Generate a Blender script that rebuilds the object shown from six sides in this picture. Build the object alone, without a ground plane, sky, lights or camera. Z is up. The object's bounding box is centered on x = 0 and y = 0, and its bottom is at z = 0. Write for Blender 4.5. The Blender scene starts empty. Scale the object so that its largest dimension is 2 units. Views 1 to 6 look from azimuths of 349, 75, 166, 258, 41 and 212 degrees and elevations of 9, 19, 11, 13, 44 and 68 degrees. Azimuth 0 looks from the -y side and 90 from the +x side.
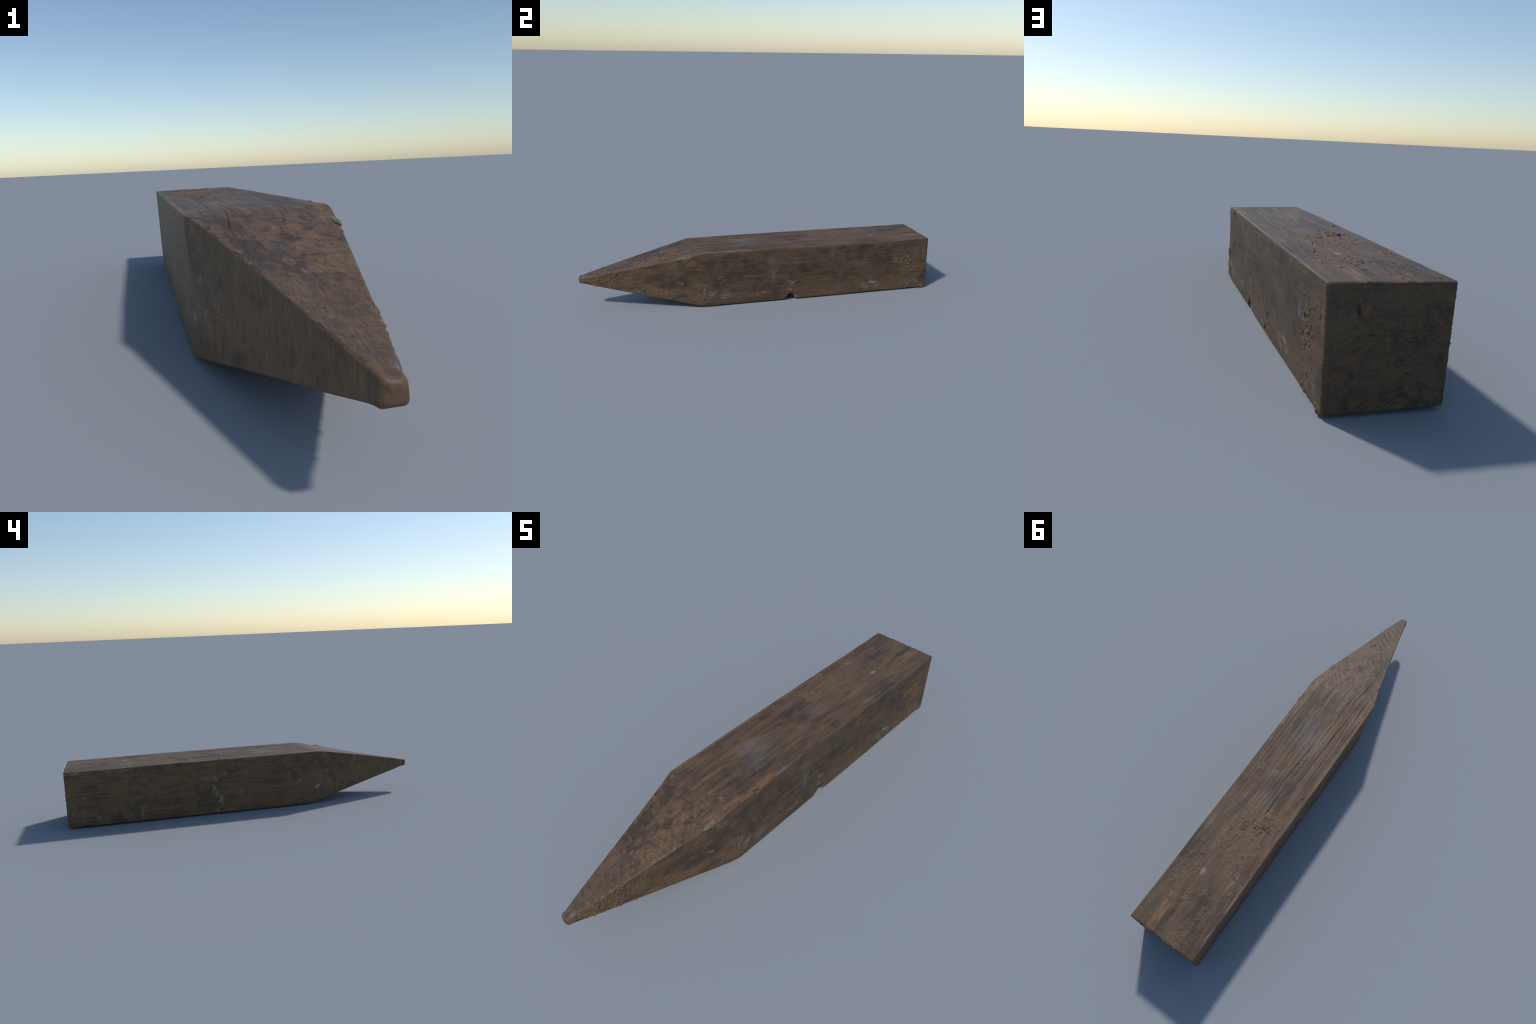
"""A weathered square timber stake: straight sawn shaft, four-sided sharpened point,
drying cracks, dried mud crust, lime scuffs and one bite out of a lower edge."""
import bpy, math
import numpy as np

RNG = np.random.default_rng(7)

# ---------------------------------------------------------------- numpy noise
def _hash(i, j, k, seed):
    h = (i * 374761393 + j * 668265263 + k * 2147483647 + seed * 974634777) & 0xFFFFFFFF
    h = ((h ^ (h >> 13)) * 1274126177) & 0xFFFFFFFF
    h = ((h ^ (h >> 16)) * 2246822519) & 0xFFFFFFFF
    return ((h ^ (h >> 15)) & 0xFFFFFF) / float(0xFFFFFF)

def noise(p, seed=0):
    """value noise, -1..1, p is (n,3)"""
    f = np.floor(p).astype(np.int64)
    t = p - f
    t = t * t * t * (t * (t * 6 - 15) + 10)
    out = 0.0
    for a in (0, 1):
        wx = t[:, 0] if a else 1 - t[:, 0]
        for b in (0, 1):
            wy = t[:, 1] if b else 1 - t[:, 1]
            for c in (0, 1):
                wz = t[:, 2] if c else 1 - t[:, 2]
                out = out + wx * wy * wz * _hash(f[:, 0] + a, f[:, 1] + b, f[:, 2] + c, seed)
    return out * 2 - 1

def fbm(p, octaves=3, seed=0, gain=0.5):
    s, a, tot = 0.0, 1.0, 0.0
    for o in range(octaves):
        s = s + a * noise(p * (2.03 ** o) + 11.7 * o, seed + o)
        tot += a
        a *= gain
    return s / tot

def smooth(e0, e1, x):
    t = np.clip((x - e0) / (e1 - e0), 0, 1)
    return t * t * (3 - 2 * t)

# ---------------------------------------------------------------- main sizes (metres)
Y_BACK, Y_CAP, Y_TIP = 0.990, -0.979, -1.000
# edge lines of the stake as (y, x, z) control points, tip to butt
EDGES = {
    "top_left": [(-1.0, -0.017, 0.176), (-0.965, -0.024, 0.186), (-0.70, -0.081, 0.245), (-0.46, -0.137, 0.296),
                 (-0.390, -0.158, 0.308), (0.0, -0.160, 0.309), (1.0, -0.157, 0.309)],
    "top_right": [(-1.0, 0.012, 0.176), (-0.965, 0.020, 0.181), (-0.70, 0.081, 0.232), (-0.46, 0.134, 0.286),
                  (-0.350, 0.154, 0.310), (0.0, 0.154, 0.310), (1.0, 0.157, 0.311)],
    "bottom_right": [(-1.0, 0.014, 0.146), (-0.965, 0.022, 0.138), (-0.70, 0.080, 0.081), (-0.46, 0.133, 0.029),
                     (-0.355, 0.154, 0.005), (0.0, 0.155, 0.004), (1.0, 0.157, 0.004)],
    "bottom_left": [(-1.0, -0.018, 0.146), (-0.965, -0.024, 0.138), (-0.70, -0.078, 0.083), (-0.46, -0.130, 0.031),
                    (-0.345, -0.150, 0.006), (0.0, -0.152, 0.005), (1.0, -0.147, 0.007)],
}
FILLET = {"top_left": 0.004, "top_right": 0.006, "bottom_right": 0.005, "bottom_left": 0.005}
RING_PITH = (-0.11, -0.30)          # centre of the growth rings in the (x, z) plane
RING_STEP = 0.0068

# drying cracks on the upper face: width, depth, (x, y) path
CRACKS = [
    (0.0015, 0.0055, [(-0.079, -0.62), (-0.084, -0.515), (-0.078, -0.427), (-0.071, -0.365), (-0.066, -0.287), (-0.063, -0.19)]),
    (0.0018, 0.007, [(-0.099, -0.385), (-0.092, -0.30), (-0.091, -0.228), (-0.086, -0.136), (-0.085, -0.077),
                     (-0.082, -0.009), (-0.080, 0.102), (-0.077, 0.155), (-0.069, 0.225)]),
    (0.0018, 0.007, [(-0.029, -0.18), (-0.034, -0.067), (-0.029, 0.033), (-0.024, 0.084), (-0.023, 0.126), (-0.015, 0.18)]),
    (0.0018, 0.006, [(-0.044, 0.15), (-0.043, 0.23), (-0.045, 0.294), (-0.041, 0.345)]),
    (0.0012, 0.0022, [(0.006, -0.645), (0.010, -0.541), (0.030, -0.437), (0.039, -0.372), (0.042, -0.30)]),
    (0.0012, 0.003, [(0.020, -0.60), (0.028, -0.527), (0.034, -0.464)]),
    (0.0012, 0.003, [(-0.078, -0.63), (-0.072, -0.547), (-0.066, -0.50)]),
    (0.0012, 0.0035, [(0.028, 0.80), (0.024, 0.90), (0.020, 0.97)]),
    (0.0012, 0.0035, [(-0.055, 0.86), (-0.060, 0.985)]),
    (0.0011, 0.0030, [(-0.058, -0.40), (-0.052, -0.30), (-0.050, -0.22)]), (0.0010, 0.0025, [(-0.030, -0.36), (-0.026, -0.27)]),
    (0.0010, 0.0030, [(0.070, -0.33), (0.074, -0.20), (0.071, -0.08)]),
]
# patches of dried mud: face, centre along y, centre across (x or z), radii, crust height
MUD = [
    ("top", 0.355, -0.070, 0.055, 0.050, 0.0050), ("top", 0.50, -0.03, 0.13, 0.085, 0.0024),
    ("top", 0.70, 0.085, 0.14, 0.045, 0.0026), ("top", 0.80, 0.005, 0.08, 0.03, 0.0030),
    ("top", 0.84, -0.085, 0.05, 0.03, 0.0030), ("top", 0.65, -0.115, 0.07, 0.03, 0.0030),
    ("top", 0.95, -0.05, 0.06, 0.07, 0.0014), ("top", 0.19, 0.105, 0.05, 0.02, 0.0020),
    ("top", 0.54, 0.04, 0.03, 0.02, 0.0030),
    ("right", -0.86, 0.165, 0.085, 0.06, 0.0060), ("right", -0.73, 0.163, 0.035, 0.025, 0.0040),
    ("right", -0.505, 0.235, 0.035, 0.04, 0.0030), ("right", -0.42, 0.26, 0.035, 0.025, 0.0040),
    ("right", -0.34, 0.10, 0.045, 0.035, 0.0045), ("right", -0.236, 0.156, 0.022, 0.030, 0.0040),
    ("right", -0.34, 0.045, 0.07, 0.03, 0.0035), ("right", -0.25, 0.293, 0.05, 0.012, 0.0035),
    ("right", -0.60, 0.09, 0.16, 0.025, 0.0022), ("right", 0.86, 0.17, 0.06, 0.07, 0.0045),
    ("right", 0.435, 0.05, 0.025, 0.035, 0.0035), ("right", 0.85, 0.035, 0.06, 0.03, 0.0040),
    ("right", 0.95, 0.012, 0.05, 0.014, 0.0050), ("right", 0.36, 0.11, 0.02, 0.02, 0.0025),
    ("right", 0.93, 0.22, 0.03, 0.05, 0.0035),
]

# ---------------------------------------------------------------- the body as one surface
N_SIDE, N_CORNER = 140, 8
def stations():
    a = np.linspace(Y_CAP, -0.90, 60, endpoint=False)
    b = np.linspace(-0.90, Y_BACK - 0.006, 950, endpoint=False)
    c = np.linspace(Y_BACK - 0.006, Y_BACK, 7)
    return np.concatenate([a, b, c])

def edge_curve(name, y, soft):
    pts = np.array(EDGES[name])
    fine = np.linspace(-1.06, 1.06, 2121)
    out = []
    for c in (1, 2):
        lin = np.interp(fine, pts[:, 0], pts[:, c])
        k = np.exp(-0.5 * (np.arange(-80, 81) * 0.001 / soft) ** 2)
        out.append(np.interp(y, fine, np.convolve(np.pad(lin, 80, mode="edge"), k / k.sum(), mode="valid")))
    return np.stack(out, 1)

def build_shell():
    y = stations()
    order = ["bottom_right", "top_right", "top_left", "bottom_left"]   # runs right, top, left, bottom
    soft = {"top_left": 0.0055, "top_right": 0.018, "bottom_right": 0.016, "bottom_left": 0.026}
    E = [edge_curve(n, y, soft[n]) for n in order]
    shrink = np.interp(y, [Y_BACK - 0.006, Y_BACK], [0, 0.0028])
    mid = sum(E) / 4
    E = [e + (mid - e) * (shrink / 0.15)[:, None] for e in E]
    cols, side_of = [], []
    for s in range(4):
        A, B = E[s], E[(s + 1) % 4]
        P = E[(s - 1) % 4]
        L = np.linalg.norm(B - A, axis=1, keepdims=True)
        Lp = np.linalg.norm(A - P, axis=1, keepdims=True)
        tipr = (0.0055 * smooth(-0.90, -0.985, y))[:, None]
        r0 = np.minimum(FILLET[order[s]] + tipr, 0.36 * np.minimum(L, Lp))
        r1 = np.minimum(FILLET[order[(s + 1) % 4]] + tipr, 0.36 * L)
        d, dp = (B - A) / L, (A - P) / Lp
        a, b = A - dp * r0, A + d * r0
        for i in range(N_CORNER):                       # rounded arris at the start of the side
            t = i / N_CORNER
            cols.append((1 - t) ** 2 * a + 2 * t * (1 - t) * A + t * t * b)
            side_of.append(s if t >= 0.5 else (s - 1) % 4)
        e = B - d * r1
        for i in range(N_SIDE):
            cols.append(b + (e - b) * (i / N_SIDE))
            side_of.append(s)
    ring = np.stack(cols, 1)                             # (M, N, 2)
    M, N = ring.shape[:2]
    V = np.empty((M, N, 3))
    V[..., 0], V[..., 2], V[..., 1] = ring[..., 0], ring[..., 1], y[:, None]
    verts = [V.reshape(-1, 3)]
    idx = np.arange(M * N).reshape(M, N)
    nxt = np.roll(idx, -1, axis=1)
    quads = np.stack([idx[:-1], idx[1:], nxt[1:], nxt[:-1]], -1).reshape(-1, 4)
    region = np.tile(np.array(side_of), M - 1)
    faces, regions = [quads], [region]
    count = M * N
    tris, tri_regions = [], []
    # butt face and blunt cap of the point: rings closing on a centre vertex
    for rim, ks, code, flip in ((idx[-1], np.linspace(1, 0, 80)[1:-1], 4, False), (idx[0], np.linspace(1, 0, 16)[1:-1], 5, True)):
        base = verts[0][rim]
        c = base.mean(0)
        prev = rim
        def lift(k):
            return 0.0 if code == 4 else -(Y_CAP - Y_TIP) * (1 - k ** 3.0) ** (1 / 2.6)
        for k in ks:
            new = c + (base - c) * k
            new[:, 1] += lift(k)
            verts.append(new)
            cur = np.arange(count, count + N)
            count += N
            q = np.stack([prev, cur, np.roll(cur, -1), np.roll(prev, -1)], 1)
            faces.append(q[:, ::-1] if flip else q)
            regions.append(np.full(N, code) if code == 4 else np.array(side_of) if k > 0.75 else np.full(N, code))
            prev = cur
        c2 = c.copy()
        c2[1] += lift(0.0)
        verts.append(c2[None])
        t = np.stack([prev, np.full(N, count), np.roll(prev, -1)], 1)
        tris.append(t[:, ::-1] if flip else t)
        tri_regions.append(np.full(N, code))
        count += 1
    return np.vstack(verts), np.vstack(faces), np.concatenate(regions), np.vstack(tris), np.concatenate(tri_regions)

def normals_of(V, Q, T):
    n = np.zeros_like(V)
    for F in (Q, T):
        a, b, c = V[F[:, 0]], V[F[:, 1]], V[F[:, 2]]
        d = V[F[:, -1]]
        fn = np.cross(c - a, d - b) if F.shape[1] == 4 else np.cross(b - a, c - a)
        for k in range(F.shape[1]):
            for ax in range(3):
                n[:, ax] += np.bincount(F[:, k], fn[:, ax], len(V))
    return n / np.maximum(np.linalg.norm(n, axis=1, keepdims=True), 1e-12)

def mud_amount(P, w):
    """0..1 how muddy, and crust height, over all patches"""
    amount, height = np.zeros(len(P)), np.zeros(len(P))
    jit = 0.5 * fbm(P * 28, 3, 50)
    for face, cy, cc, ry, rc, h in MUD:
        across = P[:, 0] if face == "top" else P[:, 2]
        d = np.hypot((P[:, 1] - cy) / ry, (across - cc) / rc) + jit
        m = smooth(1.25, 0.45, d) * w[face]
        amount = np.maximum(amount, m)
        height = np.maximum(height, m * h)
    return amount, height

def weather(V, Q, T):
    n = normals_of(V, Q, T)
    P = V.copy()
    w = {"top": np.clip(n[:, 2], 0, 1) ** 2, "bottom": np.clip(-n[:, 2], 0, 1) ** 2,
         "right": np.clip(n[:, 0], 0, 1) ** 2, "left": np.clip(-n[:, 0], 0, 1) ** 2,
         "end": (n[:, 1] > 0.7) * 1.0}
    cut = smooth(-0.36, -0.42, P[:, 1])                       # on the sharpened point
    shaft = (1 - cut) * (1 - w["end"])
    d = 0.0010 * fbm(P * np.array([7, 2.5, 7]), 2, 1)
    # long fibre relief
    fib = noise(P * np.array([170, 4.0, 170]), 3)
    fib2 = noise(P * np.array([330, 9.0, 330]), 4)
    d += shaft * (0.00035 * fib + 0.00020 * fib2)
    clean = smooth(0.42, 0.22, P[:, 1] + 0.08 * noise(P * 9, 6))
    valley = np.clip(np.abs(noise(P * np.array([105, 2.2, 40]), 5)) * 2.2, 0, 1)
    d -= w["top"] * shaft * clean * 0.0016 * (1 - valley) ** 1.5
    scaly = np.clip(np.abs(noise(P * np.array([210, 26, 60]), 7)) * 2.0, 0, 1)
    d -= w["top"] * 0.0007 * (1 - scaly) * (0.35 + 0.65 * smooth(-0.1, 0.3, fbm(P * 13, 2, 16)))
    # growth rings stand proud where the saw and axe cut across them
    r = np.hypot(P[:, 0] - RING_PITH[0], P[:, 2] - RING_PITH[1]) + 0.006 * fbm(P * np.array([9, 3, 9]), 2, 8)
    blunt = smooth(-0.975, -0.94, P[:, 1])
    ring = np.cos(2 * np.pi * r / RING_STEP + 1.6 * noise(P * np.array([30, 20, 30]), 10))
    patchy = smooth(-0.25, 0.35, fbm(P * 14, 2, 9))
    d += cut * w["top"] * (0.0001 + 0.0009 * patchy) * ring * (0.4 + 0.9 * smooth(-0.70, -0.80, P[:, 1])) * blunt
    d += cut * w["right"] * 0.0002 * ring * blunt
    d += (w["left"] + w["right"]) * shaft * 0.00025 * ring
    kerf = noise(np.stack([P[:, 0] * 22 + P[:, 2] * 14, P[:, 1], P[:, 2] * 150 + P[:, 0] * 95], 1), 12)      # saw tears, rising to the left
    torn = smooth(-0.15, 0.35, fbm(P * 11, 2, 17)) * smooth(0.30, 0.18, P[:, 2] + 0.3 * P[:, 0])
    d += w["end"] * (0.0019 * kerf * (0.25 + torn) + 0.0010 * ring * patchy
                     + 0.0024 * fbm(P * np.array([110, 1, 110]), 3, 13) * smooth(0.12, -0.06, P[:, 0]) + 0.0011 * fbm(P * 190, 2, 18))
    # band-saw scratches running up the right face
    saw = np.sin((P[:, 1] * 0.93 + P[:, 2] * 0.36) * 2 * np.pi / 0.0085 + 1.5 * noise(P * 8, 14))
    d += w["right"] * shaft * 0.00022 * saw * smooth(-0.2, 0.3, noise(P * 5, 15))
    # cracks
    wob = np.stack([0.0016 * noise(P * np.array([20, 22, 20]), 21) + 0.0009 * noise(P * np.array([60, 110, 60]), 22),
                    np.zeros(len(P))], 1)
    top = w["top"] > 0.4
    xy = P[top][:, :2] + wob[top]
    carve = np.zeros(len(xy))
    for width, depth, path in CRACKS:
        path = np.array(path)
        seg = np.linalg.norm(np.diff(path, axis=0), axis=1)
        total, run = seg.sum(), 0.0
        best, at = np.full(len(xy), 9.0), np.zeros(len(xy))
        for a, b, L in zip(path[:-1], path[1:], seg):
            t = np.clip(((xy - a) @ (b - a)) / L ** 2, 0, 1)
            dist = np.linalg.norm(xy - a - t[:, None] * (b - a), axis=1)
            near = dist < best
            best[near], at[near] = dist[near], (run + t * L)[near] / total
            run += L
        taper = np.clip(4 * at * (1 - at), 0, 1) ** 0.5
        gap = 0.65 + 0.35 * noise(np.stack([at * total * 30, 0 * at + width * 900, 0 * at], 1), 23)
        carve = np.maximum(carve, depth * taper * gap * np.exp(-(best / (width * (0.35 + 0.5 * taper))) ** 2))
    d[top] -= carve
    # knots and pits: (centre, radii, depth)
    for c, rad, dep in [((0.066, 0.99, 0.244), (0.013, 0.05, 0.020), -0.004), ((0.080, 0.99, 0.246), (0.0040, 0.05, 0.013), 0.008), ((0.072, 0.99, 0.228), (0.010, 0.05, 0.003), 0.004),
                        ((0.051, 0.99, 0.188), (0.026, 0.05, 0.0016), 0.003), ((-0.081, 0.99, 0.200), (0.006, 0.05, 0.006), 0.004),
                        ((-0.140, 0.99, 0.255), (0.012, 0.05, 0.006), 0.003),
                        ((-0.155, 0.590, 0.211), (0.03, 0.028, 0.004), 0.005), ((-0.155, 0.580, 0.200), (0.03, 0.006, 0.008), 0.008),
                        ((-0.155, 0.600, 0.218), (0.03, 0.03, 0.006), -0.002),
                        ((-0.155, -0.153, 0.218), (0.03, 0.014, 0.007), 0.003), ((-0.155, 0.046, 0.130), (0.03, 0.018, 0.006), 0.003),
                        ((0.030, -0.735, 0.23), (0.006, 0.012, 0.03), 0.002)]:
        q = np.sqrt((((P - np.array(c)) / np.array(rad)) ** 2).sum(1)) + 0.35 * noise(P * 70, 31)
        d -= dep * smooth(1.2, 0.35, q)
    # diagonal fissure across the left flank of the point
    fis = np.abs((P[:, 2] - 0.136) - (P[:, 1] + 0.39) * 0.02 + 0.004 * noise(P * 25, 33))
    d -= w["left"] * 0.0022 * np.exp(-(fis / 0.0016) ** 2) * smooth(-0.58, -0.53, P[:, 1]) * smooth(-0.36, -0.40, P[:, 1])
    # mud crust
    amount, height = mud_amount(P, w)
    clod = fbm(P * np.array([75, 60, 75]), 3, 41)
    d += 0.68 * height * (0.25 + 1.0 * np.clip(clod * 1.7 - 0.05, -0.15, 1)) + amount * 0.0009 * fbm(P * 190, 2, 43)
    # worn, slightly nibbled arrises
    inner = 1 - np.maximum.reduce([np.abs(n[:, 0]), np.abs(n[:, 1]), np.abs(n[:, 2])])
    arris = smooth(0.03, 0.25, inner)
    d -= arris * 0.0022 * np.clip(fbm(P * 34, 3, 45) + 0.15, 0, 1)
    d -= arris * (w["right"] > 0.1) * (n[:, 2] < 0) * 0.004 * np.clip(fbm(P * 60, 2, 46) - 0.1, 0, 1)
    d += smooth(-0.955, -0.98, P[:, 1]) * (0.0008 * fbm(P * 70, 2, 51) + 0.0010 * fbm(P * 28, 2, 52))
    V = V + n * d[:, None]
    # the butt was sawn slightly off square: it leans out at the lower right
    k = smooth(0.5, 0.99, P[:, 1])
    V[:, 1] += k * (0.003 + 0.006 * np.clip((0.3 - P[:, 2]) / 0.3, 0, 1) * (0.4 + 2 * (P[:, 0] + 0.15)) - 0.003 * (P[:, 2] / 0.3))
    # bite out of the lower right edge
    prof = 0.038 * np.clip(1 - np.abs((V[:, 1] - 0.148 + 0.002 * noise(P * 120, 47)) / 0.034), 0, 1) ** 0.8
    prof = np.minimum(prof, 0.034 + 0.003 * noise(P * 90, 48))
    reach = smooth(0.085, 0.110, V[:, 0] + 0.004 * noise(P * 60, 49))
    V[:, 2] = np.maximum(V[:, 2], 0.004 + prof * reach)
    V[:, 2] = np.maximum(V[:, 2], 0.0)
    return V

# ---------------------------------------------------------------- material helpers
class Nodes:
    def __init__(self, tree):
        self.t = tree
    def new(self, kind, **props):
        n = self.t.nodes.new(kind)
        for k, v in props.items():
            setattr(n, k, v)
        return n
    def put(self, sock, v):
        if hasattr(v, "is_linked"):
            self.t.links.new(v, sock)
        elif isinstance(v, (tuple, list)) and len(v) == 3 and len(sock.default_value) == 4:
            sock.default_value = (*v, 1)
        else:
            sock.default_value = v
    def math(self, op, a, b=0.0, c=None, clamp=False):
        n = self.new("ShaderNodeMath", operation=op, use_clamp=clamp)
        self.put(n.inputs[0], a)
        self.put(n.inputs[1], b)
        if c is not None:
            self.put(n.inputs[2], c)
        return n.outputs[0]
    def vec(self, op, a, b):
        n = self.new("ShaderNodeVectorMath", operation=op)
        self.put(n.inputs[0], a)
        self.put(n.inputs[1], b)
        return n.outputs["Value" if op in ("LENGTH", "DISTANCE") else "Vector"]
    def noise(self, co, scale, detail=2.0, rough=0.55, shift=(0, 0, 0), rot=(0, 0, 0)):
        m = self.new("ShaderNodeMapping")
        self.put(m.inputs["Vector"], co)
        m.inputs["Scale"].default_value = scale if isinstance(scale, tuple) else (scale,) * 3
        m.inputs["Location"].default_value = shift
        m.inputs["Rotation"].default_value = rot
        n = self.new("ShaderNodeTexNoise")
        self.put(n.inputs["Vector"], m.outputs[0])
        n.inputs["Scale"].default_value = 1.0
        n.inputs["Detail"].default_value = detail
        n.inputs["Roughness"].default_value = rough
        return n.outputs["Fac"]
    def step(self, v, a, b, lo=0.0, hi=1.0):
        n = self.new("ShaderNodeMapRange", interpolation_type="SMOOTHSTEP")
        for s, x in zip(n.inputs[:5], (v, a, b, lo, hi)):
            self.put(s, x)
        return n.outputs[0]
    def mix(self, f, a, b, mode="MIX"):
        n = self.new("ShaderNodeMix", data_type="RGBA", blend_type=mode)
        self.put(n.inputs[0], f)
        self.put(n.inputs[6], a)
        self.put(n.inputs[7], b)
        return n.outputs[2]

def spot_group():
    """soft ellipsoidal mask round a centre, edges broken by a warped position"""
    g = bpy.data.node_groups.new("spot_mask", "ShaderNodeTree")
    for nm, kind in (("Position", "NodeSocketVector"), ("Centre", "NodeSocketVector"), ("Radius", "NodeSocketVector"), ("Strength", "NodeSocketFloat")):
        g.interface.new_socket(nm, in_out="INPUT", socket_type=kind)
    g.interface.new_socket("Mask", in_out="OUTPUT", socket_type="NodeSocketFloat")
    k = Nodes(g)
    i, o = k.new("NodeGroupInput"), k.new("NodeGroupOutput")
    q = k.vec("DIVIDE", k.vec("SUBTRACT", i.outputs[0], i.outputs[1]), i.outputs[2])
    m = k.step(k.vec("LENGTH", q, (0, 0, 0)), 1.3, 0.25)
    k.put(o.inputs[0], k.math("MULTIPLY", m, i.outputs[3]))
    return g

SPOT = spot_group()

def spots(k, pos, items, across):
    """items: (y, x-or-z, radius along y, radius across, strength)"""
    out = None
    for y, c, ry, rc, s in items:
        n = k.new("ShaderNodeGroup", node_tree=SPOT)
        k.put(n.inputs[0], pos)
        n.inputs[1].default_value = (c, y, 0) if across == "x" else (0, y, c)
        n.inputs[2].default_value = (rc, ry, 1e3) if across == "x" else (1e3, ry, rc)
        n.inputs[3].default_value = s
        out = n.outputs[0] if out is None else k.math("MAXIMUM", out, n.outputs[0])
    return out

# lime and chalk scuffs, read as (along, across, radius along, radius across, strength)
WHITE = {
    "top": [(0.676, 0.024, 0.017, 0.012, 0.9), (0.617, -0.106, 0.016, 0.006, 0.5), (0.664, -0.104, 0.02, 0.006, 0.5),
            (-0.085, -0.037, 0.09, 0.035, 0.32), (-0.10, 0.02, 0.10, 0.05, 0.22), (0.178, -0.041, 0.006, 0.005, 1.0),
            (0.150, 0.037, 0.02, 0.012, 0.45), (0.290, -0.011, 0.012, 0.004, 0.4), (0.485, 0.13, 0.035, 0.014, 0.40),
            (-0.364, 0.085, 0.012, 0.012, 0.5), (-0.362, 0.033, 0.012, 0.007, 0.45), (0.74, -0.033, 0.02, 0.02, 0.25),
            (-0.09, 0.146, 0.05, 0.010, 0.45), (0.02, 0.147, 0.015, 0.008, 0.4), (-0.60, -0.02, 0.02, 0.012, 0.2),
            (-0.70, -0.005, 0.012, 0.007, 0.3), (-0.46, 0.13, 0.03, 0.007, 0.55), (0.88, -0.150, 0.05, 0.006, 0.45),
            (0.72, -0.153, 0.06, 0.006, 0.5), (-0.975, 0.012, 0.018, 0.006, 0.5)],
    "right": [(-0.467, 0.139, 0.012, 0.012, 0.55), (-0.342, 0.075, 0.008, 0.010, 0.7), (-0.304, 0.074, 0.022, 0.018, 0.55),
              (-0.281, 0.087, 0.010, 0.012, 0.5), (-0.226, 0.06, 0.035, 0.035, 0.25), (0.651, 0.063, 0.026, 0.010, 0.85),
              (0.682, 0.040, 0.022, 0.014, 0.40), (0.609, 0.030, 0.014, 0.024, 0.50), (0.595, 0.055, 0.02, 0.02, 0.3),
              (-0.041, 0.054, 0.011, 0.007, 0.8), (-0.003, 0.058, 0.013, 0.006, 0.6), (0.026, 0.067, 0.008, 0.006, 0.55),
              (0.144, 0.064, 0.010, 0.010, 0.5), (0.156, 0.107, 0.03, 0.012, 0.4), (0.183, 0.016, 0.010, 0.010, 0.7),
              (0.05, 0.164, 0.022, 0.055, 0.25), (0.044, 0.244, 0.026, 0.03, 0.20), (0.790, 0.184, 0.012, 0.022, 0.35),
              (0.873, 0.043, 0.012, 0.03, 0.3), (0.40, 0.27, 0.015, 0.03, 0.22), (0.673, 0.285, 0.012, 0.016, 0.3),
              (-0.44, 0.286, 0.03, 0.008, 0.6), (0.97, 0.22, 0.008, 0.05, 0.3), (0.93, 0.05, 0.02, 0.03, 0.28), (-0.57, 0.181, 0.008, 0.006, 0.4)],
    "left": [(0.152, 0.233, 0.010, 0.016, 0.55), (0.205, 0.204, 0.024, 0.020, 0.50), (0.255, 0.207, 0.020, 0.022, 0.22),
             (0.208, 0.148, 0.018, 0.014, 0.75), (0.193, 0.116, 0.014, 0.026, 0.6), (0.174, 0.078, 0.008, 0.030, 0.75),
             (0.192, 0.023, 0.016, 0.022, 0.6), (0.444, 0.064, 0.008, 0.014, 0.6), (0.597, 0.054, 0.012, 0.040, 0.55),
             (0.84, 0.060, 0.018, 0.034, 0.40), (0.898, 0.163, 0.008, 0.009, 0.5), (0.791, 0.040, 0.010, 0.006, 0.6),
             (0.914, 0.060, 0.05, 0.038, 0.22), (0.961, 0.166, 0.008, 0.02, 0.25), (0.962, 0.086, 0.007, 0.05, 0.25),
             (0.675, 0.042, 0.03, 0.035, 0.22), (0.663, 0.300, 0.05, 0.007, 0.6), (0.79, 0.302, 0.05, 0.006, 0.55), (0.935, 0.300, 0.03, 0.008, 0.6),
             (-0.188, 0.267, 0.012, 0.008, 0.4), (-0.220, 0.199, 0.012, 0.007, 0.45), (-0.277, 0.146, 0.012, 0.010, 0.35),
             (-0.438, 0.186, 0.012, 0.016, 0.40), (-0.385, 0.100, 0.010, 0.024, 0.7), (-0.407, 0.140, 0.024, 0.04, 0.22),
             (-0.467, 0.113, 0.009, 0.024, 0.45), (0.061, 0.112, 0.012, 0.025, 0.4), (-0.279, 0.016, 0.012, 0.010, 0.4), (0.13, 0.016, 0.03, 0.012, 0.3)],
}
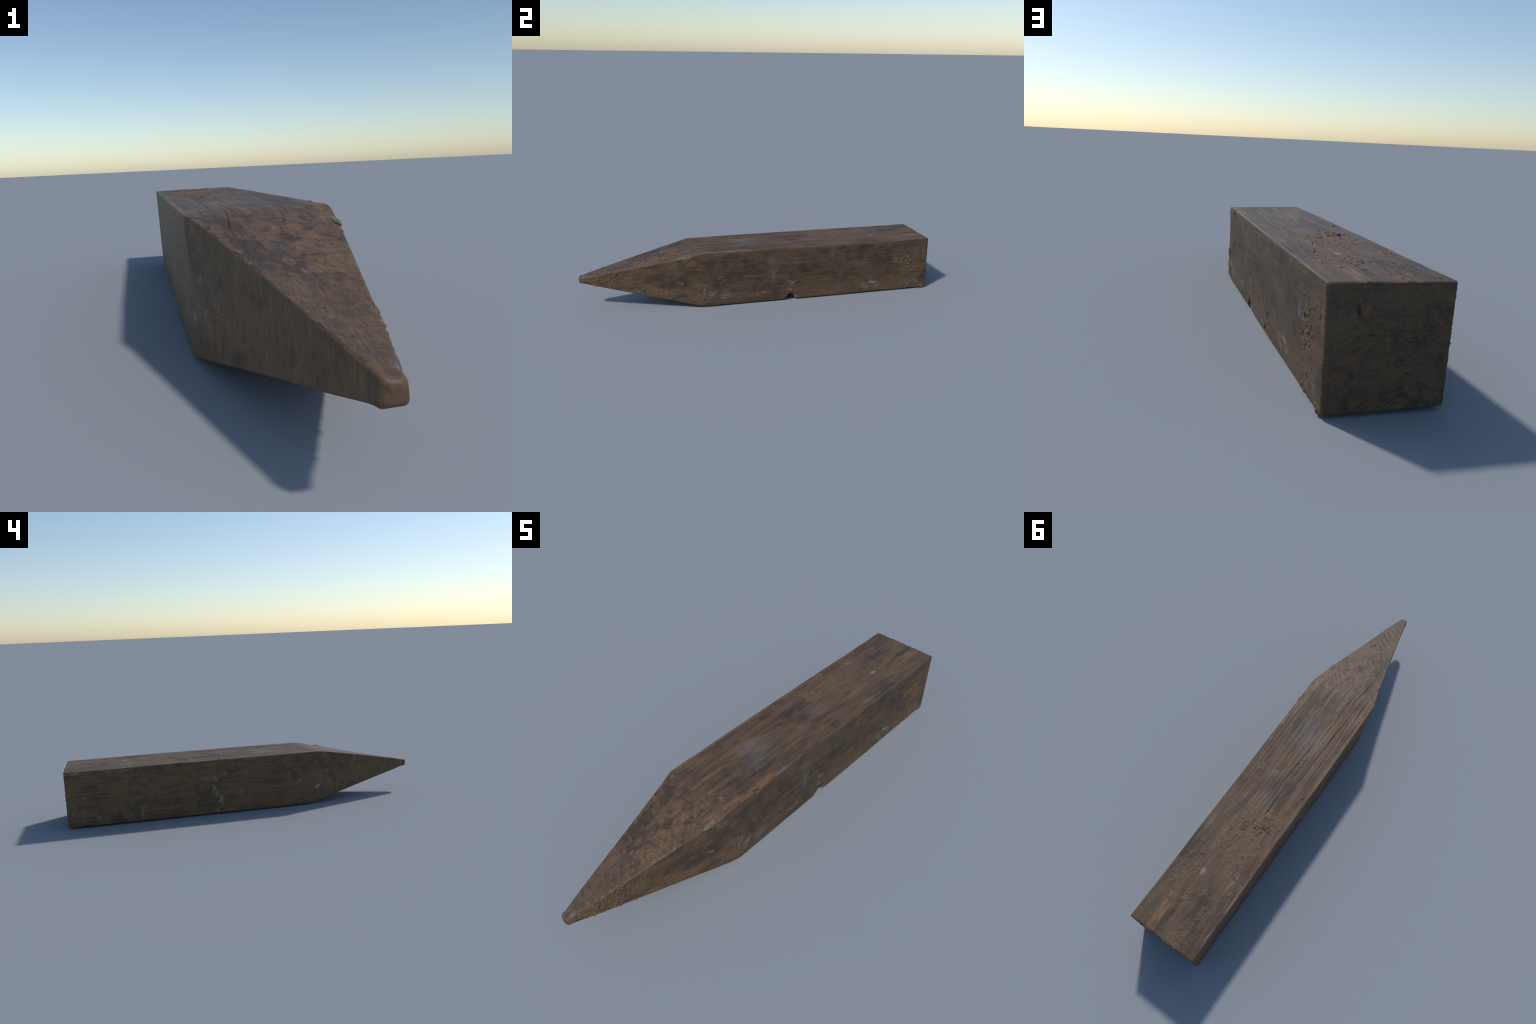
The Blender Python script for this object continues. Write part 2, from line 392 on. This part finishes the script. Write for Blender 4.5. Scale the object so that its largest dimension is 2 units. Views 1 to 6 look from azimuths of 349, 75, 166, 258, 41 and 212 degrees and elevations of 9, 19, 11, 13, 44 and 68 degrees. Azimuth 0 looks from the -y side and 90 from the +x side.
# darker stains and warmer, cleaner wood
DARK = {
    "top": [(-0.05, 0.105, 0.30, 0.022, 0.75), (0.25, 0.115, 0.12, 0.02, 0.6), (-0.40, 0.09, 0.10, 0.025, 0.6), (0.90, -0.10, 0.10, 0.05, 0.6),
            (0.93, 0.118, 0.12, 0.022, 0.55), (-0.45, -0.09, 0.07, 0.04, 0.35), (0.78, -0.04, 0.10, 0.03, 0.35), (0.60, -0.135, 0.12, 0.02, 0.4),
            (-0.62, -0.04, 0.10, 0.04, 0.3), (0.10, -0.12, 0.12, 0.03, 0.35)],
    "right": [(-0.50, 0.140, 0.13, 0.035, 0.95), (-0.57, 0.20, 0.08, 0.05, 0.55), (0.319, 0.163, 0.19, 0.045, 0.9), (0.731, 0.215, 0.14, 0.06, 0.9),
              (0.586, 0.265, 0.18, 0.035, 0.85), (0.0, 0.232, 0.12, 0.035, 0.6), (-0.148, 0.175, 0.14, 0.045, 0.65), (0.20, 0.19, 0.14, 0.03, 0.7),
              (0.86, 0.27, 0.08, 0.035, 0.6), (-0.70, 0.17, 0.05, 0.02, 0.4), (0.47, 0.16, 0.12, 0.03, 0.6)],
    "left": [(0.70, 0.25, 0.12, 0.03, 0.5), (0.45, 0.12, 0.14, 0.05, 0.4), (-0.05, 0.19, 0.16, 0.06, 0.4), (-0.60, 0.20, 0.10, 0.05, 0.35), (0.87, 0.13, 0.08, 0.06, 0.45)],
}
WARM = {
    "top": [(0.93, 0.066, 0.15, 0.022, 1.0), (0.80, 0.073, 0.07, 0.016, 0.8), (-0.256, 0.137, 0.17, 0.012, 0.95), (-0.349, 0.122, 0.05, 0.014, 0.7),
            (0.53, 0.055, 0.16, 0.018, 0.45), (0.35, -0.07, 0.06, 0.05, 0.6), (-0.30, -0.125, 0.07, 0.02, 0.55), (-0.42, -0.13, 0.06, 0.02, 0.45),
            (-0.55, 0.05, 0.16, 0.05, 0.40), (-0.72, 0.045, 0.10, 0.03, 0.40), (0.12, 0.06, 0.10, 0.012, 0.5), (0.30, 0.03, 0.12, 0.03, 0.35),
            (0.5, -0.05, 0.14, 0.06, 0.3), (0.0, -0.152, 0.6, 0.008, 0.6), (0.7, -0.152, 0.3, 0.010, 0.5)],
    "right": [(-0.70, 0.12, 0.13, 0.05, 0.55), (-0.55, 0.085, 0.16, 0.03, 0.55), (-0.65, 0.215, 0.10, 0.02, 0.5), (0.75, 0.03, 0.25, 0.04, 0.45), (0.90, 0.15, 0.08, 0.10, 0.40),
              (-0.35, 0.10, 0.06, 0.08, 0.45), (0.35, 0.03, 0.20, 0.03, 0.45), (0.62, 0.055, 0.12, 0.04, 0.4), (-0.12, 0.05, 0.18, 0.03, 0.35), (0.35, 0.306, 0.75, 0.006, 0.7), (-0.2, 0.296, 0.22, 0.012, 0.4)],
    "left": [(0.55, 0.215, 0.16, 0.035, 0.60), (0.74, 0.20, 0.10, 0.02, 0.35), (-0.18, 0.12, 0.10, 0.06, 0.25), (-0.96, 0.165, 0.03, 0.03, 0.4)],
}

def wood(name, face):
    """aged timber: streaked along the grain, stained, dusted with mud and lime"""
    mat = bpy.data.materials.new(name)
    mat.use_nodes = True
    t = mat.node_tree
    k = Nodes(t)
    bsdf = t.nodes["Principled BSDF"]
    co = k.new("ShaderNodeTexCoord").outputs["Object"]
    sep = k.new("ShaderNodeSeparateXYZ")
    k.put(sep.inputs[0], co)
    X, Y, Z = sep.outputs
    # warped position for ragged patch edges, stretched with the grain
    wn = k.new("ShaderNodeTexNoise")
    k.put(wn.inputs["Vector"], co)
    wn.inputs["Scale"].default_value = 38.0
    wn.inputs["Detail"].default_value = 4.0
    wv = k.vec("MULTIPLY", k.vec("SUBTRACT", wn.outputs["Color"], (0.5, 0.5, 0.5)), (0.035, 0.075, 0.045))
    pos = k.vec("ADD", co, wv)
    flank = face in ("left", "right")
    blotch = k.noise(co, (9, 7, 9) if flank else (9, 4.5, 9), 4, 0.6, (3.1, 1.7, 5.2))
    patch = k.noise(co, (28, 18, 28) if flank else (34, 11, 34), 4, 0.62, (7.7, 0.3, 2.2))
    streak = k.noise(co, (64, 5.0, 64) if flank else (64, 3.0, 64), 4, 0.6, (0.4, 9.1, 3.3))
    fibre = k.noise(co, (300, 8, 300), 3, 0.6, (1.2, 4.4, 8.8))
    speck = k.noise(co, 170, 3, 0.65)
    pal = {"top": ((0.124, 0.083, 0.054), (0.060, 0.047, 0.041), (0.205, 0.127, 0.072), (0.160, 0.112, 0.074)),
           "right": ((0.110, 0.076, 0.047), (0.053, 0.044, 0.034), (0.165, 0.107, 0.062), (0.150, 0.104, 0.067)),
           "left": ((0.122, 0.086, 0.052), (0.070, 0.055, 0.037), (0.158, 0.098, 0.055), (0.140, 0.104, 0.066)),
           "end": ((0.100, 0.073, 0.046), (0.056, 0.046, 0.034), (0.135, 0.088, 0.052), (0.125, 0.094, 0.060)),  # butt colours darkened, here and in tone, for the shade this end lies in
           "bottom": ((0.114, 0.080, 0.050), (0.060, 0.049, 0.036), (0.150, 0.099, 0.058), (0.140, 0.100, 0.065))}[face]
    mid, dark, warm, mud = pal
    if face == "left":
        def turn(a, b):
            n = k.new("ShaderNodeMix")
            k.put(n.inputs[0], k.step(Y, -0.36, -0.42))
            k.put(n.inputs[2], a)
            k.put(n.inputs[3], b)
            return n.outputs[0]
        streak = turn(streak, k.noise(co, (26, 34, 9), 4, 0.6, (2, 2, 2)))
        fibre = turn(fibre, k.noise(co, (110, 140, 30), 3, 0.6, (1, 2, 5)))
    if face == "end":
        streak = k.noise(co, 42, 4, 0.65, (0, 3, 0))
    m = k.math("ADD", k.math("MULTIPLY", blotch, 0.42), k.math("ADD", k.math("MULTIPLY", patch, 0.46 if flank else 0.40), k.math("MULTIPLY", streak, 0.12 if flank else 0.18)))
    shade = k.step(m, 0.42, 0.54)
    col = k.mix(shade, dark, mid)
    hot = k.step(k.math("ADD", k.math("MULTIPLY", streak, 0.55), k.math("MULTIPLY", k.noise(co, (17, 6, 17), 4, 0.6, (2, 2, 9)), 0.45)), 0.53, 0.66)
    col = k.mix(k.math("MULTIPLY", hot, 0.45 if flank else 0.70), col, warm)
    # patches lean to red or to olive
    lean = k.noise(co, (13, 9, 13), 3, 0.6, (8, 4, 2))
    col = k.mix(k.step(lean, 0.52, 0.66, 0, 0.45 if flank else 0.25), col, (0.118, 0.072, 0.045))
    col = k.mix(k.step(lean, 0.47, 0.34, 0, 0.45 if flank else 0.20), col, (0.092, 0.077, 0.044))
    # grey-violet weathered bloom
    grey = k.step(k.noise(co, (22, 5, 22), 4, 0.6, (5, 8, 1)), 0.50, 0.66)
    col = k.mix(k.math("MULTIPLY", grey, 0.65 if face == "top" else 0.35), col, (0.106, 0.088, 0.079) if face == "top" else (0.088, 0.074, 0.056))
    across = {"top": "x", "right": "z", "left": "z"}.get(face)
    if face in DARK:
        ragged = k.step(k.math("ADD", k.math("MULTIPLY", patch, 0.5), k.math("MULTIPLY", streak, 0.5)), 0.36, 0.58, 1.0, 0.35)
        col = k.mix(k.math("MULTIPLY", spots(k, pos, DARK[face], across), ragged), col, tuple(0.78 * c for c in dark))
        ragged2 = k.step(k.math("ADD", k.math("MULTIPLY", patch, 0.5), k.math("MULTIPLY", streak, 0.5)), 0.38, 0.56, 0.45, 1.0)
        col = k.mix(k.math("MULTIPLY", spots(k, pos, WARM[face], across), ragged2), col, warm)
    if face == "top":
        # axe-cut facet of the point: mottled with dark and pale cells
        cell = k.noise(co, (38, 27, 16), 3, 0.45, (6, 1, 4), (0, 0, 0.45))
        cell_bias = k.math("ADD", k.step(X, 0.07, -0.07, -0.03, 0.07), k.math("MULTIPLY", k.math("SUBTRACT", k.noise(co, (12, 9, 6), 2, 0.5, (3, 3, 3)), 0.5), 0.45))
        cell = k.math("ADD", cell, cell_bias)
        mott = k.math("MULTIPLY", k.step(Y, -0.36, -0.44), k.step(Y, -0.88, -0.66))
        col = k.mix(k.math("MULTIPLY", mott, 0.50), col, (0.148, 0.096, 0.062))
        col = k.mix(k.math("MULTIPLY", mott, k.step(cell, 0.52, 0.62, 0, 0.85)), col, (0.056, 0.041, 0.035))
        col = k.mix(k.math("MULTIPLY", mott, k.step(cell, 0.44, 0.34, 0, 0.45)), col, (0.190, 0.126, 0.084))
        col = k.mix(k.step(Y, -0.66, -0.84, 0, 0.6), col, (0.112, 0.083, 0.060))
        cross = k.noise(co, (14, 120, 30), 3, 0.6, (1, 1, 1), (0, 0, -0.35))
        col = k.mix(k.math("MULTIPLY", k.step(Y, -0.36, -0.40), k.step(cross, 0.45, 0.60, 0.0, 0.35)), col, (0.055, 0.045, 0.043))
    if face == "end":
        def knot(c, rad, s):
            n = k.new("ShaderNodeGroup", node_tree=SPOT)
            k.put(n.inputs[0], pos)
            n.inputs[1].default_value, n.inputs[2].default_value, n.inputs[3].default_value = c, rad, s
            return n.outputs[0]
        for c, rad, s in (((0.064, 0.99, 0.243), (0.016, 1e3, 0.022), 0.8), ((0.120, 0.99, 0.098), (0.018, 1e3, 0.012), 0.7), ((-0.140, 0.99, 0.280), (0.008, 1e3, 0.010), 0.6)):
            col = k.mix(knot(c, rad, s), col, (0.150, 0.085, 0.050))
    # annual rings tint the wood a little
    rx, rz = k.math("SUBTRACT", X, RING_PITH[0]), k.math("SUBTRACT", Z, RING_PITH[1])
    r = k.math("SQRT", k.math("ADD", k.math("MULTIPLY", rx, rx), k.math("MULTIPLY", rz, rz)))
    r = k.math("ADD", r, k.math("MULTIPLY", k.noise(co, (9, 3, 9), 2), 0.012))
    ringw = k.math("SINE", k.math("MULTIPLY", r, 2 * math.pi / RING_STEP))
    col = k.mix(k.math("MULTIPLY", k.step(ringw, -0.2, 1.0, 0.0, 0.10 if face == "end" else 0.20), k.step(Y, -0.40, -0.36) if face == "left" else k.step(Y, -0.97, -0.93)), col, tuple(0.55 * c for c in mid))
    # grain value: long fibres and speckle
    g = k.math("ADD", k.math("MULTIPLY", k.math("SUBTRACT", fibre, 0.5), 0.0 if face == "end" else 1.5), k.math("MULTIPLY", k.math("SUBTRACT", speck, 0.5), 1.1))
    g = k.math("ADD", g, k.math("MULTIPLY", k.math("SUBTRACT", streak, 0.5), 0.45))
    col = k.mix(1.0, col, k.mix(k.math("ADD", g, 0.5, clamp=True), (0.55, 0.55, 0.55), (1.45, 1.45, 1.45)), "MULTIPLY")
    # mud film
    patches = [(cy, cc, ry, rc, min(0.9, 0.35 + 110 * h)) for f, cy, cc, ry, rc, h in MUD if f == face]
    film = k.step(k.noise(co, (30, 18, 30), 5, 0.7, (4, 6, 6)), 0.52, 0.68, 0, 0.55)
    if patches:
        film = k.math("MAXIMUM", k.math("MULTIPLY", film, k.step(Y, 0.1, 0.5, 0.3, 1.0)), k.math("MULTIPLY", spots(k, pos, patches, across), k.step(patch, 0.35, 0.60, 0.35, 1.0)))
    col = k.mix(film, col, k.mix(k.step(speck, 0.35, 0.65), tuple(0.78 * c for c in mud), tuple(1.12 * c for c in mud)))
    # rubbed, drier wood on the blunt nose
    col = k.mix(k.step(Y, -0.962, -0.99, 0.0, 0.6), col, k.mix(k.step(patch, 0.35, 0.6), (0.095, 0.066, 0.041), (0.160, 0.110, 0.069)))
    tone = {"top": (1.04, 0.945, 0.81), "right": (0.97, 0.86, 0.73), "left": (1.16, 0.99, 0.80), "end": (0.98, 0.88, 0.76), "bottom": (1.05, 0.93, 0.78)}[face]
    col = k.mix(1.0, col, tone, "MULTIPLY")
    # lime scuffs
    if face in WHITE:
        brk = k.step(k.math("ADD", k.math("MULTIPLY", k.noise(co, (120, 50, 120), 4, 0.7), 0.6), k.math("MULTIPLY", fibre, 0.4)), 0.38, 0.62, 0.15, 1.0)
        col = k.mix(k.math("MULTIPLY", spots(k, pos, WHITE[face], across), brk), col, (0.31, 0.30, 0.285) if flank else (0.29, 0.275, 0.255))
    k.put(bsdf.inputs["Base Color"], col)
    k.put(bsdf.inputs["Roughness"], k.math("ADD", k.step(speck, 0.3, 0.7, 0.48, 0.64), k.math("MULTIPLY", film, 0.18)))
    bsdf.inputs["Specular IOR Level"].default_value = 0.36
    bump = k.new("ShaderNodeBump")
    bump.inputs["Strength"].default_value = 0.35
    bump.inputs["Distance"].default_value = 0.0012
    k.put(bump.inputs["Height"], k.math("ADD", k.math("MULTIPLY", speck, 0.7), k.math("MULTIPLY", fibre, 0.0 if face == "end" else 0.9)))
    k.put(bsdf.inputs["Normal"], bump.outputs[0])
    return mat

def mud_material():
    mat = bpy.data.materials.new("dried_mud")
    mat.use_nodes = True
    k = Nodes(mat.node_tree)
    bsdf = mat.node_tree.nodes["Principled BSDF"]
    co = k.new("ShaderNodeTexCoord").outputs["Object"]
    a, b = k.noise(co, 30, 4), k.noise(co, 190, 3, 0.65)
    col = k.mix(k.step(a, 0.38, 0.62), (0.130, 0.086, 0.052), (0.178, 0.119, 0.073))
    col = k.mix(k.step(b, 0.42, 0.62, 0.0, 0.5), col, (0.085, 0.064, 0.046))
    k.put(bsdf.inputs["Base Color"], col)
    bsdf.inputs["Roughness"].default_value = 0.9
    bsdf.inputs["Specular IOR Level"].default_value = 0.2
    return mat

def splinter_material():
    mat = bpy.data.materials.new("pale_torn_wood")
    mat.use_nodes = True
    k = Nodes(mat.node_tree)
    bsdf = mat.node_tree.nodes["Principled BSDF"]
    co = k.new("ShaderNodeTexCoord").outputs["Object"]
    col = k.mix(k.step(k.noise(co, (150, 30, 150), 3), 0.4, 0.62), (0.115, 0.092, 0.050), (0.21, 0.18, 0.115))
    k.put(bsdf.inputs["Base Color"], col)
    bsdf.inputs["Roughness"].default_value = 0.75
    return mat

# ---------------------------------------------------------------- assemble
def make_mesh(name, verts, polys_list, materials, slots=None, vnormals=None):
    """polys_list: arrays of equal-length polygons"""
    me = bpy.data.meshes.new(name)
    loops = np.concatenate([p.ravel() for p in polys_list]).astype(np.int32)
    sizes = np.concatenate([np.full(len(p), p.shape[1]) for p in polys_list])
    me.vertices.add(len(verts))
    me.vertices.foreach_set("co", verts.astype(np.float32).ravel())
    me.loops.add(len(loops))
    me.loops.foreach_set("vertex_index", loops)
    me.polygons.add(len(sizes))
    me.polygons.foreach_set("loop_start", np.concatenate([[0], np.cumsum(sizes)[:-1]]).astype(np.int32))
    me.polygons.foreach_set("use_smooth", np.ones(len(sizes), bool))
    for m in materials:
        me.materials.append(m)
    if slots is not None:
        me.polygons.foreach_set("material_index", slots.astype(np.int32))
    me.update(calc_edges=True)
    if vnormals is not None:
        me.normals_split_custom_set_from_vertices(vnormals.astype(np.float32).tolist())
    return me

stake = bpy.data.objects.new("wooden_stake", None)
bpy.context.scene.collection.objects.link(stake)
stake["label"] = "weathered square timber stake with sharpened point and mud"
stake["category"] = "wooden stake"

def add_part(name, me):
    o = bpy.data.objects.new(name, me)
    bpy.context.scene.collection.objects.link(o)
    o.parent = stake
    return o

V0, Q, QR, T, TR = build_shell()
V = weather(V0, Q, T)
NRM = normals_of(V, Q, T)
MATS = [wood("wood_right_side", "right"), wood("wood_upper_side", "top"), wood("wood_left_side", "left"),
        wood("wood_lower_side", "bottom"), wood("wood_end_grain", "end")]
MUD_MAT = mud_material()

qc, tc = V0[Q].mean(1), V0[T].mean(1)
def take(name, qsel, tsel):
    q, t = Q[qsel], T[tsel]
    used = np.unique(np.concatenate([q.ravel(), t.ravel()]))
    remap = np.full(len(V), -1)
    remap[used] = np.arange(len(used))
    slot = np.concatenate([QR[qsel], TR[tsel]])
    slot = np.where(slot == 5, 4, slot)
    parts = [remap[q]] + ([remap[t]] if len(t) else [])
    add_part(name, make_mesh(name, V[used], parts, MATS, slot, NRM[used]))

SPLIT = -0.385
qe, te = QR == 4, TR == 4
take("pointed_tip", (qc[:, 1] < SPLIT) & ~qe, (tc[:, 1] < SPLIT) & ~te)
take("shaft", (qc[:, 1] >= SPLIT) & ~qe, np.zeros(len(T), bool))
take("sawn_end", qe, te)

# ---------------------------------------------------------------- mud crumbs and clods
def unit_ball(rings=5, segs=8):
    v, f = [(0, 0, 1.0)], []
    for i in range(1, rings):
        a = math.pi * i / rings
        for j in range(segs):
            b = 2 * math.pi * j / segs
            v.append((math.sin(a) * math.cos(b), math.sin(a) * math.sin(b), math.cos(a)))
    v.append((0, 0, -1.0))
    for j in range(segs):
        f.append((0, 1 + j, 1 + (j + 1) % segs))
        e = 1 + (rings - 2) * segs
        f.append((e + j, len(v) - 1, e + (j + 1) % segs))
    for i in range(rings - 2):
        for j in range(segs):
            a, b = 1 + i * segs + j, 1 + i * segs + (j + 1) % segs
            f.append((a, a + segs, b + segs))
            f.append((a, b + segs, b))
    return np.array(v), np.array(f)

def lump(radii, seed, rings=5, segs=8, rough=0.35):
    v, f = unit_ball(rings, segs)
    k = 1 + rough * fbm(v * 1.7 + seed * 3.1, 2, 60) + 0.5 * rough * noise(v * 4.1 + seed, 61)
    return v * k[:, None] * np.array(radii), f

# the surface grid gives anchor points on each face
side_of_vertex = np.full(len(V), -1)
for s in range(4):
    side_of_vertex[np.unique(Q[QR == s])] = s
ANCHOR = {"right": np.where(side_of_vertex == 0)[0], "top": np.where(side_of_vertex == 1)[0]}

def frame(n):
    ref = np.array([0, 1.0, 0])
    t = ref - n * (ref @ n)
    t /= np.linalg.norm(t)
    return np.stack([np.cross(t, n), t, n])

def scatter(count_per_area, small):
    vs, fs, off = [], [], 0
    for face, cy, cc, ry, rc, h in MUD:
        ids = ANCHOR[face]
        P = V[ids]
        across = P[:, 0] if face == "top" else P[:, 2]
        q = np.hypot((P[:, 1] - cy) / ry, (across - cc) / rc)
        pool = ids[q < 1.15]
        if not len(pool):
            continue
        n = int(min(90, max(4, count_per_area * math.pi * ry * rc)))
        if face == "right" and cy < -0.8:
            n = 330
        for i in RNG.choice(pool, n):
            s = small * (0.5 + 1.3 * RNG.random() ** 2.5) * (1.2 if h > 0.0035 else 0.9)
            v, f = lump((s, s * (0.8 + 0.8 * RNG.random()), s * (0.25 + 0.35 * RNG.random())), RNG.random() * 90, 4, 6)
            a = RNG.random() * 6.28
            R = np.array([[math.cos(a), -math.sin(a), 0], [math.sin(a), math.cos(a), 0], [0, 0, 1]])
            vs.append(v @ R.T @ frame(NRM[i]) + V[i] - NRM[i] * s * 0.05)
            fs.append(f + off)
            off += len(v)
    # a thin sprinkling of grit over the upper and right faces
    for face, n in (("top", 110), ("right", 170)):
        ids = ANCHOR[face]
        ids = ids[V[ids, 1] > (-0.30 if face == "top" else -0.95)]
        for i in RNG.choice(ids, n):
            s = 0.0017 * (0.5 + 1.2 * RNG.random() ** 2)
            v, f = lump((s, s * 1.3, s * 0.6), RNG.random() * 90, 4, 6)
            vs.append(v @ frame(NRM[i]) + V[i])
            fs.append(f + off)
            off += len(v)
    return np.vstack(vs), np.vstack(fs)

cv, cf = scatter(3800, 0.0027)
cv[:, 2] = np.maximum(cv[:, 2], 0.0)
crumbs = add_part("mud_crumbs", make_mesh("mud_crumbs", cv, [cf], [MUD_MAT]))
crumbs["kind"] = "stuff"

# single clods big enough to pick off: face, along, across, radii (across, along, up)
CLODS = [("top", 0.372, -0.074, 0.020, 0.022, 0.0060), ("top", 0.332, -0.088, 0.017, 0.018, 0.0055), ("top", 0.352, -0.055, 0.013, 0.016, 0.005),
         ("top", 0.345, -0.112, 0.012, 0.014, 0.004), ("top", 0.395, -0.050, 0.010, 0.015, 0.004), ("top", 0.176, -0.134, 0.010, 0.013, 0.006),
         ("top", 0.188, 0.102, 0.005, 0.010, 0.004), ("top", 0.839, -0.091, 0.010, 0.014, 0.004), ("top", -0.220, 0.150, 0.005, 0.007, 0.005),
         ("top", 0.430, 0.000, 0.010, 0.014, 0.003), ("top", 0.540, 0.035, 0.008, 0.010, 0.004), ("top", 0.985, 0.060, 0.007, 0.006, 0.003),
         ("right", 0.879, 0.216, 0.006, 0.007, 0.005), ("right", 0.835, 0.194, 0.007, 0.014, 0.005), ("right", 0.870, 0.158, 0.006, 0.012, 0.004),
         ("right", 0.446, 0.073, 0.009, 0.006, 0.005), ("right", 0.419, 0.024, 0.009, 0.005, 0.005), ("right", 0.975, 0.008, 0.006, 0.010, 0.006),
         ("right", -0.428, 0.271, 0.005, 0.011, 0.005), ("right", -0.325, 0.117, 0.012, 0.006, 0.005), ("right", -0.360, 0.112, 0.014, 0.004, 0.004),
         ("right", -0.230, 0.297, 0.006, 0.012, 0.005), ("right", -0.306, 0.046, 0.008, 0.008, 0.005)]
for j, (face, cy, cc, ra, rl, ru) in enumerate(CLODS):
    ids = ANCHOR[face]
    P = V[ids]
    across = P[:, 0] if face == "top" else P[:, 2]
    i = ids[np.argmin((P[:, 1] - cy) ** 2 + (across - cc) ** 2)]
    base = {"top": np.array([0, 0, 1.0]), "right": np.array([1.0, 0, 0])}[face]
    v, f = lump((ra, rl, ru), j + 0.37, 18, 28, 0.5)
    v = v * (1 + 0.10 * fbm(v * 260, 2, 70))[:, None]
    v = v @ frame(base) + V[i] - base * (0.0035 if face == "top" and ru > 0.0035 else 0.4 * ru)
    v[:, 2] = np.maximum(v[:, 2], 0.0)
    add_part("mud_clod" if j == 0 else "mud_clod.%03d" % j, make_mesh("mud_clod", v, [f], [MUD_MAT]))

# torn splinter lifting off the upper right arris of the point
SPL = splinter_material()
v, f = unit_ball(14, 20)
v = v * (1 + 0.25 * fbm(v * 2.3, 3, 80))[:, None] * np.array([0.009, 0.028, 0.006])
ids = ANCHOR["top"]
i = ids[np.argmin(np.linalg.norm(V[ids] - np.array([0.130, -0.462, 0.286]), axis=1))]
v = v @ frame(np.array([0.45, -0.15, 0.88]) / np.linalg.norm([0.45, -0.15, 0.88])) + V[i] - np.array([0.45, -0.15, 0.88]) * 0.003
add_part("torn_splinter", make_mesh("torn_splinter", v, [f], [SPL]))
